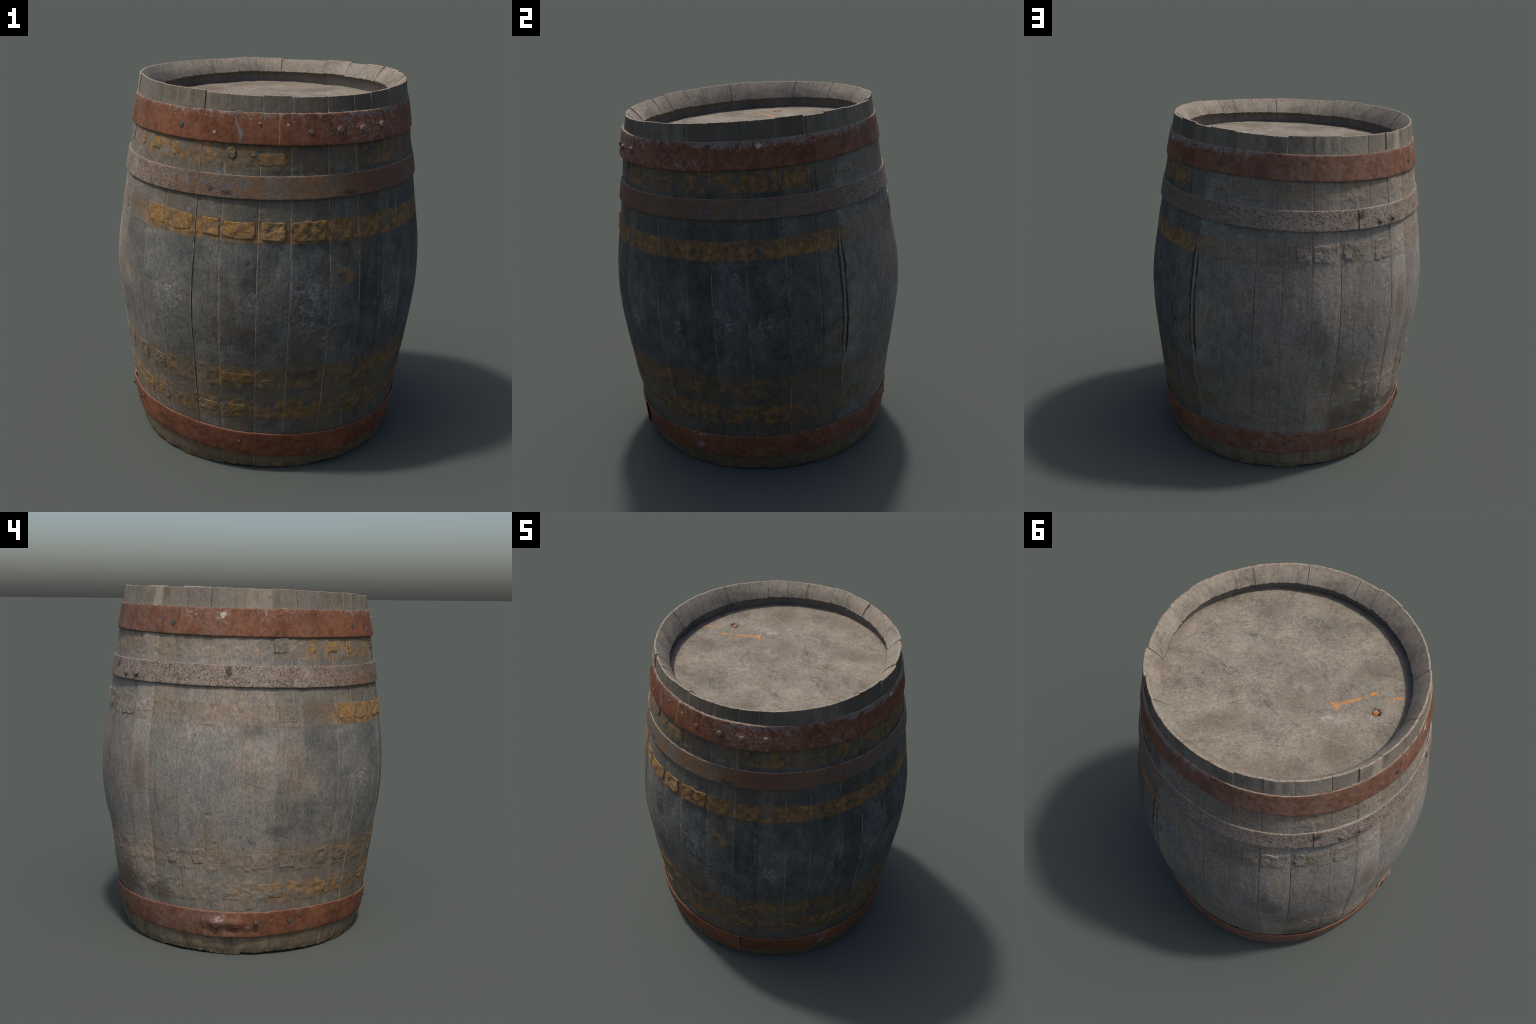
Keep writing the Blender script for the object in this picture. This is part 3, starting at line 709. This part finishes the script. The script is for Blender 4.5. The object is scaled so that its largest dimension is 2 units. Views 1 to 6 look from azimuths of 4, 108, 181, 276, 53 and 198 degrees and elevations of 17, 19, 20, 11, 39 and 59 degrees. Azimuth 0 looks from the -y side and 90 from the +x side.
def lump(name, mat, c, size, seed, parent, rot=(0, 0, 0), n=14, rough=.35):
    u = np.linspace(0, math.pi, n); v = np.linspace(0, 2 * math.pi, 2 * n, endpoint=False)
    U, W = np.meshgrid(u, v, indexing='ij')
    P = np.stack([np.sin(U) * np.cos(W), np.sin(U) * np.sin(W), np.cos(U)], -1)
    k = 1 + rough * fbm(P[..., 0] * 1.6 + seed, P[..., 1] * 1.6, P[..., 2] * 1.6, 3, seed)
    P = P * k[..., None] * np.array(size)
    from mathutils import Euler
    Rm = np.array(Euler(rot).to_matrix())
    P = P.reshape(-1, 3) @ Rm.T + np.array(c)
    return make_object(name, P, [f[::-1] for f in grid_faces(n, 2 * n, closed_c=True).tolist()], [mat], parent, smooth_angle=35)

lump("wood_plug", M_PLUG, (-.470, .003, head_z(-.47, .003) - .012), (.017, .014, .011), 5, HEAD, (.2, .3, .6), rough=.5)
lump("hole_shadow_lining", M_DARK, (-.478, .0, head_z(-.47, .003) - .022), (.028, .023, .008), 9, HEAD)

# ------------------------------------------------------------------ hoops
def fourier(c):
    return lambda th: c[0] + c[1] * np.cos(th * D2R) + c[2] * np.sin(th * D2R) + c[3] * np.cos(2 * th * D2R) + c[4] * np.sin(2 * th * D2R)

def table(pts):
    p = sorted(pts)
    x = np.array([q[0] for q in p], float); y = np.array([q[1] for q in p], float)
    x = np.concatenate([x - 360, x, x + 360]); y = np.tile(y, 3)
    f = cubic(x, y)
    return lambda th: f(np.mod(np.asarray(th, float) + 180, 360) - 180)

H1 = (fourier([1.7422, .0058, .0214, -.0015, .0037]), fourier([1.8848, .0076, .0171, -.0009, .0028]))
H2 = (fourier([1.4869, .0094, .0149, .0030, .0010]), fourier([1.5951, .0071, .0150, .0021, -.0006]))
H3 = (table([(-174, .111), (-150, .122), (-125, .122), (-104, .102), (-88, .088), (-72, .080), (-54, .078), (-35, .085), (-13, .095), (10, .095),
             (28, .100), (46, .112), (64, .117), (90, .115), (111, .119), (132, .118), (152, .114)]),
      table([(-167, .262), (-147, .266), (-127, .259), (-112, .246), (-97, .233), (-82, .225), (-66, .218), (-45, .213), (-25, .224), (9, .237),
             (24, .238), (44, .247), (64, .255), (96, .254), (118, .259), (138, .262), (160, .264)]))

def surf_smooth(th, z):
    return base_radius(th, z)

def hoop_strip(edges, t0, t1, off_lo, off_hi, lift, thick, relief, seed):
    """closed section strip running from angle t0 to t1; lift(th,v) adds radial stand-off"""
    n = int(abs(t1 - t0) / .55) + 2
    th = np.linspace(t0, t1, n)
    lo, hi = edges[0](th), edges[1](th)
    k = np.concatenate([[0, .008, .025], np.linspace(.06, .94, 20), [.975, .992, 1]])
    lo = lo + .0010 * fbm(th * .8, seed, 0, 3, 73); hi = hi + .0013 * fbm(th * .9, seed + 5, 0, 3, 74)
    Z = lo[:, None] + (hi - lo)[:, None] * k[None]
    T = np.broadcast_to(th[:, None], Z.shape)
    r_lo, r_hi = surf_smooth(th, lo) + off_lo, surf_smooth(th, hi) + off_hi
    r = r_lo[:, None] + (r_hi - r_lo)[:, None] * k[None]
    # keep clear of the bulging wood underneath
    r = np.maximum(r, base_radius(T, Z) + .0045)
    K = np.broadcast_to(k[None], Z.shape)
    r = r + lift(T, K)
    r = r - .0022 * (np.exp(-K / .012) + np.exp(-(1 - K) / .012))
    tt = T * D2R
    X, Y = np.cos(tt) * .75, np.sin(tt) * .75
    r = r + relief * (fbm(X * 7, Y * 7, Z * 7 + seed, 2, 75) + .5 * fbm(X * 40, Y * 40, Z * 40, 2, 76))
    outer = place(T, Z, r)
    inner = place(T, Z, r - thick)[:, ::-1]
    V = np.concatenate([outer, inner], 1)
    nc = V.shape[1]
    q = grid_faces(n, nc, closed_c=True)
    q = q[:, ::-1].tolist()
    q.append(list(range(nc))); q.append([(n - 1) * nc + j for j in range(nc)][::-1])
    return V.reshape(-1, 3), q

def build_hoop(name, strips, mat, ledge=None):
    Vs, F, off = [], [], 0
    for s in strips:
        V, q = hoop_strip(*s)
        Vs.append(V); F += [[x + off for x in f] for f in q]; off += len(V)
    fm = np.zeros(len(F), np.int32)
    if ledge is not None:
        k = 0
        for s in strips:
            n = int(abs(s[2] - s[1]) / .55) + 2
            block = np.zeros((n - 1, 52), np.int32)
            gap = vnoise(np.linspace(s[1], s[2], n - 1) * .35, 1.3, 0, 78)
            block[:, 25:27] = np.where(gap > -.45, 1, 0)[:, None]
            fm[k:k + block.size] = block.reshape(-1)
            k += block.size + 2
    return make_object(name, np.concatenate(Vs), F, [mat] + ([ledge] if ledge else []), fmat=fm, smooth_angle=38)

def bump_at(T, K, th, k, wth, wk, h):
    d = np.abs(np.mod(T - th + 180, 360) - 180)
    return h * np.exp(-(d / wth) ** 2 - ((K - k) / wk) ** 2)

def ramp_deg(T, a, b):
    return sstep(a, b, T)

# top hoop: outer end at -84.5, laps over itself down to -33.7
def lift1(T, K):
    o = .0065 * (1 - ramp_deg(T, -35.5, -31.5)) + .004 * (1 - ramp_deg(T, -84.5, -78))
    for a, k, h in ((-61.5, .42, .003), (-51.7, .46, .008), (-41.4, .50, .007)):
        o = o + bump_at(T, K, a, k, 1.7, .17, h) * (T < 0)
    return o
# keep the buried end just under the outer layer
hoop1 = build_hoop("hoop", [(H1, -84.5, 326.0, .0125, .0075, lift1, .0055, .0006, 1)], M_RED, M_DUST)

# middle hoop: two straps
def lift2(T, K):
    o = .005 * (1 - ramp_deg(T, 146, 150))
    o = o + (T < 300) * (bump_at(T, K, 131, .42, 1.8, .2, .008) + bump_at(T, K, 138.8, .42, 1.8, .2, .008) - bump_at(T, K, 122.3, .7, 1.6, .2, .004))
    return o
hoop2 = build_hoop("hoop", [(H2, 120.5, 506.0, .0125, .0090, lift2, .005, .0007, 2)], M_RUST, M_DUST)

# low hoop: two straps, the ends dented and lifting
def lift3a(T, K):
    o = .0055 * (1 - ramp_deg(T, 194, 199)) + .005 * ramp_deg(T, 283, 288)
    o = o + bump_at(T, K, 176.2, .58, 2.6, .20, .013) + bump_at(T, K, 184.6, .58, 2.8, .22, .012) + bump_at(T, K, 180.5, .62, 8, .15, .006) - bump_at(T, K, 173, .25, 2.6, .16, .007) - bump_at(T, K, 181, .24, 3, .14, .006) + bump_at(T, K, 183, .08, 3.5, .12, .006) - bump_at(T, K, 191, .22, 4, .18, .006)
    o = o + .012 * np.exp(-(307 - T) / 3.5) * (1 - K) + .004 * np.exp(-(307 - T) / 4.0)
    return o
def lift3(T, K):
    o = .003 * np.sin(K * math.pi)
    return o
hoop3 = build_hoop("hoop", [(H3, 170.1, 307.0, .0100, .0120, lambda T, K: lift3a(T, K) + lift3(T, K), .0055, .0007, 4),
                            (H3, 284.0, 553.0, .0100, .0120, lift3, .0055, .0007, 5)], M_REDLOW, M_REDEDGE)

# ------------------------------------------------------------------ nails and rivets
def radial_frame(th, z):
    t = th * D2R
    dz = .01
    slope = float((PROFILE(z + dz) - PROFILE(z - dz)) / (2 * dz))
    nrm = np.array([math.cos(t), math.sin(t), -slope]); nrm /= np.linalg.norm(nrm)
    tan = np.array([-math.sin(t), math.cos(t), 0])
    return nrm, tan, np.cross(nrm, tan)

def disc_head(name, parent, mat, th, z, off, rad, height, dome, seed):
    nrm, tan, up = radial_frame(th, z)
    c = place(np.array(th), np.array(z), np.array(float(base_radius(np.array(th), np.array(z))) + off))
    prof = [(1.0, -.010), (1.0, height * .55), (.93, height * .85), (.75, height * (.85 + .15 * dome) + .0 ), (.4, height * (.9 + .1 * dome)), (.0001, height)]
    n = 20
    ang = np.linspace(0, 2 * math.pi, n, endpoint=False)
    V = []
    for s, h in prof:
        wob = 1 + .10 * vnoise(np.cos(ang) * 1.5 + seed, np.sin(ang) * 1.5, 0, seed)
        V.append(c + np.outer(np.cos(ang) * s * rad * wob, tan) + np.outer(np.sin(ang) * s * rad * wob, up) + h * nrm)
    V = np.concatenate(V)
    return make_object(name, V, grid_faces(len(prof), n, closed_c=True).tolist(), [mat], parent, smooth_angle=35)

for k, (th, z) in enumerate([(59.0, 1.826), (156.4, 1.802), (-122.4, 1.788)]):
    disc_head("nail_head", hoop1, M_NAIL, th, z, .0105, .0125, .0045, .3, 80 + k)
for k, (th, z, o, r, h) in enumerate([(-61.5, 1.793, .020, .014, .0045), (-51.7, 1.795, .025, .0155, .010), (-41.4, 1.803, .024, .0155, .010), (-72.8, 1.787, .0165, .012, .004)]):
    disc_head("rivet", hoop1, M_RIVET, th, z, o, r, h, .8, 90 + k)
for k, (th, z) in enumerate([(-81.6, 1.822), (-91.4, 1.822)]):
    disc_head("nail_head", hoop1, M_RUSTRIVET, th, z, .012, .006, .003, .5, 100 + k)
for k, (th, z) in enumerate([(131.0, 1.530), (138.8, 1.532)]):
    disc_head("rivet", hoop2, M_RUSTRIVET, th, z, .019, .013, .006, .8, 110 + k)
disc_head("rivet", hoop2, M_NAIL, -179.2, 1.552, .0105, .011, .003, .4, 115)
disc_head("rivet", hoop2, M_NAIL, -42.4, 1.544, .0105, .009, .003, .4, 116)
for k, (th, z) in enumerate([(93.2, .192), (-153.1, .202), (-96.6, .175), (-68.3, .187), (-68.2, .120), (2.6, .159), (-148.5, .228)]):
    disc_head("nail_head", hoop3, M_NAIL, th, z, .0165 if not -75 < th < -60 else .021, .0115 if k < 2 else .009, .0035, .3, 120 + k)
disc_head("rivet", hoop3, M_NAIL, -167.3, .203, .020, .012, .014, .8, 130)
disc_head("rivet", hoop3, M_REDLOW, 176.2, .186, .029, .015, .006, .9, 131)
disc_head("rivet", hoop3, M_REDLOW, -175.4, .190, .028, .015, .006, .9, 132)

# ------------------------------------------------------------------ flakes of thick old paint
def paint_flake(th0, th1, z0, z1, mat, height, seed, jag=.11, power=9.0):
    if (th1 - th0) < 5:
        jag, power = .30, 3.0
    n, m = 20, 56
    ang = np.linspace(0, 2 * math.pi, m, endpoint=False)
    ca, sa = np.cos(ang), np.sin(ang)
    rad = (np.abs(ca) ** power + np.abs(sa) ** power) ** (-1 / power)
    rad = rad * (1 + jag * fbm(ca * 2.6 + seed * 3.1, sa * 2.6, 0, 3, 140 + seed) - jag * .35)
    s = np.concatenate([[1.0, .995, .975, .93], np.linspace(.86, .0, n - 4)])
    S = s[:, None]
    tc, zc = .5 * (th0 + th1), .5 * (z0 + z1)
    tilt = .00
    TH = tc + .5 * (th1 - th0) * S * (rad * ca)[None]
    Z = zc + .5 * (z1 - z0) * S * (rad * sa)[None]
    r = outer_radius(TH, Z)
    hgt = np.concatenate([[-.004, height * .55, height * .92, height], np.full(n - 4, height)])[:, None]
    t = TH * D2R
    X, Y = np.cos(t) * .8, np.sin(t) * .8
    rough = height * .55 * fbm(X * 34, Y * 34, Z * 38 + seed, 3, 150) * np.clip(hgt / height, 0, 1)
    # flakes bridge the fine relief beneath them
    r = base_radius(TH, Z) * .35 + r * .65 + hgt + rough
    V = place(TH, Z, r).reshape(-1, 3)
    return make_object("paint_flake", V, [f[::-1] for f in grid_faces(n, m, closed_c=True).tolist()][:], [mat], smooth_angle=35)

O, OD, G, DG = M_OCHRE, M_OCHREDK, M_WOOD, M_WOOD
FLAKES = [
    # middle band, front
    (-111, -104.3, 1.285, 1.368, O, .0035), (-103.4, -91.6, 1.280, 1.362, O, .0045), (-89.5, -81.5, 1.276, 1.366, O, .0065),
    (-79.2, -66.6, 1.273, 1.370, OD, .0065), (-65.2, -57, 1.275, 1.372, OD, .0025), (-134.8, -127, 1.300, 1.385, O, .0020),
    (-126, -114.6, 1.292, 1.380, O, .0025), (-160, -153, 1.300, 1.375, G, .0025),
    # middle band, back
    (94.2, 100.1, 1.330, 1.420, G, .0045), (101.2, 107.8, 1.325, 1.422, G, .0050), (113.2, 117.8, 1.325, 1.425, G, .0045),
    (128.4, 138.5, 1.300, 1.415, G, .0035), (66.2, 78.0, 1.335, 1.418, DG, .0022), (52.6, 59.0, 1.350, 1.415, DG, .0035),
    (119.8, 124.5, 1.340, 1.410, G, .0020), (140.5, 147.5, 1.330, 1.400, G, .0028),
    # upper band
    (-103.2, -99.2, 1.655, 1.715, DG, .0055), (-94.6, -92.6, 1.668, 1.698, OD, .0040), (-91.3, -80.6, 1.628, 1.685, OD, .0025),
    (-126.5, -123.2, 1.635, 1.690, O, .0035), (-147, -143.5, 1.645, 1.690, O, .0025), (-138, -133, 1.650, 1.705, O, .0020),
    (-162, -155.9, 1.652, 1.728, G, .0045), (54.0, 63.0, 1.680, 1.770, DG, .0040), (90.6, 96.6, 1.708, 1.760, G, .0022),
    (-50.8, -48.4, 1.680, 1.712, OD, .0040), (-40.5, -37, 1.650, 1.700, OD, .0025), (13.5, 19.5, 1.650, 1.725, OD, .0015), (30.5, 39.5, 1.658, 1.735, OD, .0015),
    # lower bands
    (156.4, 160.8, .530, .610, G, .0035), (166.6, 172.0, .535, .618, G, .0035), (-170, -163, .510, .600, G, .0025), (-159, -152.2, .512, .605, G, .0035),
    (-144.4, -137.8, .510, .605, G, .0040), (-134.4, -127.4, .515, .595, G, .0035), (-103, -91.6, .520, .575, OD, .0025), (-89.0, -83.5, .495, .545, DG, .0025),
    (-167, -157.5, .342, .425, G, .0025), (-142, -137, .345, .410, O, .0025), (-136.6, -127.6, .330, .410, G, .0020), (178.8, 185.8, .333, .395, G, .0020),
    (-113, -105, .340, .392, O, .0030), (-100.4, -93.8, .322, .395, OD, .0035), (-79.2, -66.2, .315, .390, OD, .0020), (-53.8, -46, .330, .420, OD, .0030),
    (55.4, 64.0, .370, .432, DG, .0025), (66.4, 72.0, .375, .418, DG, .0020), (42.2, 49.6, .560, .640, DG, .0018), (-9.5, .2, .365, .430, OD, .0020),
    (9.6, 15.5, .355, .440, OD, .0020), (37.5, 41.0, .360, .410, OD, .0020), (89.5, 98.5, .530, .600, DG, .0018), (101.5, 110, .525, .595, G, .0018),
    (113.5, 121, .520, .585, G, .0020), (148.5, 158, .345, .415, G, .0018), (-45, -35.5, .545, .600, OD, .0018), (-32, -24, .540, .590, OD, .0015),
]
for k, (a, b_, z0, z1, m, h) in enumerate(FLAKES):
    paint_flake(a, b_, z0, z1, m, h, k)

# ------------------------------------------------------------------ filler bead in the open seam
def seam_bead():
    z = np.linspace(.43, 1.425, 220)
    th = 51.6 + .18 * vnoise(z * 5, 0, 0, 160) + .10 * vnoise(z * 22, 0, 0, 161)
    rr = .0078 * sstep(.43, .55, z) * (1 - sstep(1.36, 1.425, z)) * (1 + .25 * vnoise(z * 40, 2, 0, 162)) + .0010
    base = base_radius(th, z) - .0052
    a = np.linspace(0, 2 * math.pi, 10, endpoint=False)
    R_ = base[:, None] + (rr * 1.15)[:, None] * np.cos(a)[None]
    T = th[:, None] + ((rr)[:, None] * np.sin(a)[None]) / base[:, None] / D2R
    Z = np.broadcast_to(z[:, None], T.shape)
    V = place(T, Z, R_).reshape(-1, 3)
    q = grid_faces(220, 10, closed_c=True).tolist()
    return make_object("seam_filler_bead", V, q, [M_BEAD], smooth_angle=60)
seam_bead()

# dirt, splinters and straw caught on the ledge above the top hoop
def ledge_debris():
    Vs, F, off = [], [], 0
    for k in range(46):
        th = random.choice([random.uniform(125, 160), random.uniform(138, 156), random.uniform(-165, -60)])
        z = float(H1[1](np.array(th))) + random.uniform(-.001, .004)
        r = float(base_radius(np.array(th), np.array(z))) + random.uniform(.001, .006)
        s = random.uniform(.003, .0075)
        n = 6
        u = np.linspace(0, math.pi, n); v = np.linspace(0, 2 * math.pi, 8, endpoint=False)
        U, W = np.meshgrid(u, v, indexing='ij')
        P = np.stack([np.sin(U) * np.cos(W), np.sin(U) * np.sin(W), np.cos(U)], -1)
        P = P * (1 + .4 * vnoise(P[..., 0] * 2 + k, P[..., 1] * 2, P[..., 2] * 2, 170))[..., None]
        loc = P.reshape(-1, 3) * np.array([s * .5, s * random.uniform(.8, 2.6), s * .5])
        t = th * D2R
        Rm = np.array([[math.cos(t), -math.sin(t), 0], [math.sin(t), math.cos(t), 0], [0, 0, 1]])
        c = place(np.array(th), np.array(z), np.array(r))
        Vs.append(loc @ Rm.T + c)
        F += [[x + off for x in f[::-1]] for f in grid_faces(n, 8, closed_c=True).tolist()]
        off += n * 8
    make_object("ledge_debris", np.concatenate(Vs), F, [M_EDGE], smooth_angle=30, kind="stuff")
ledge_debris()
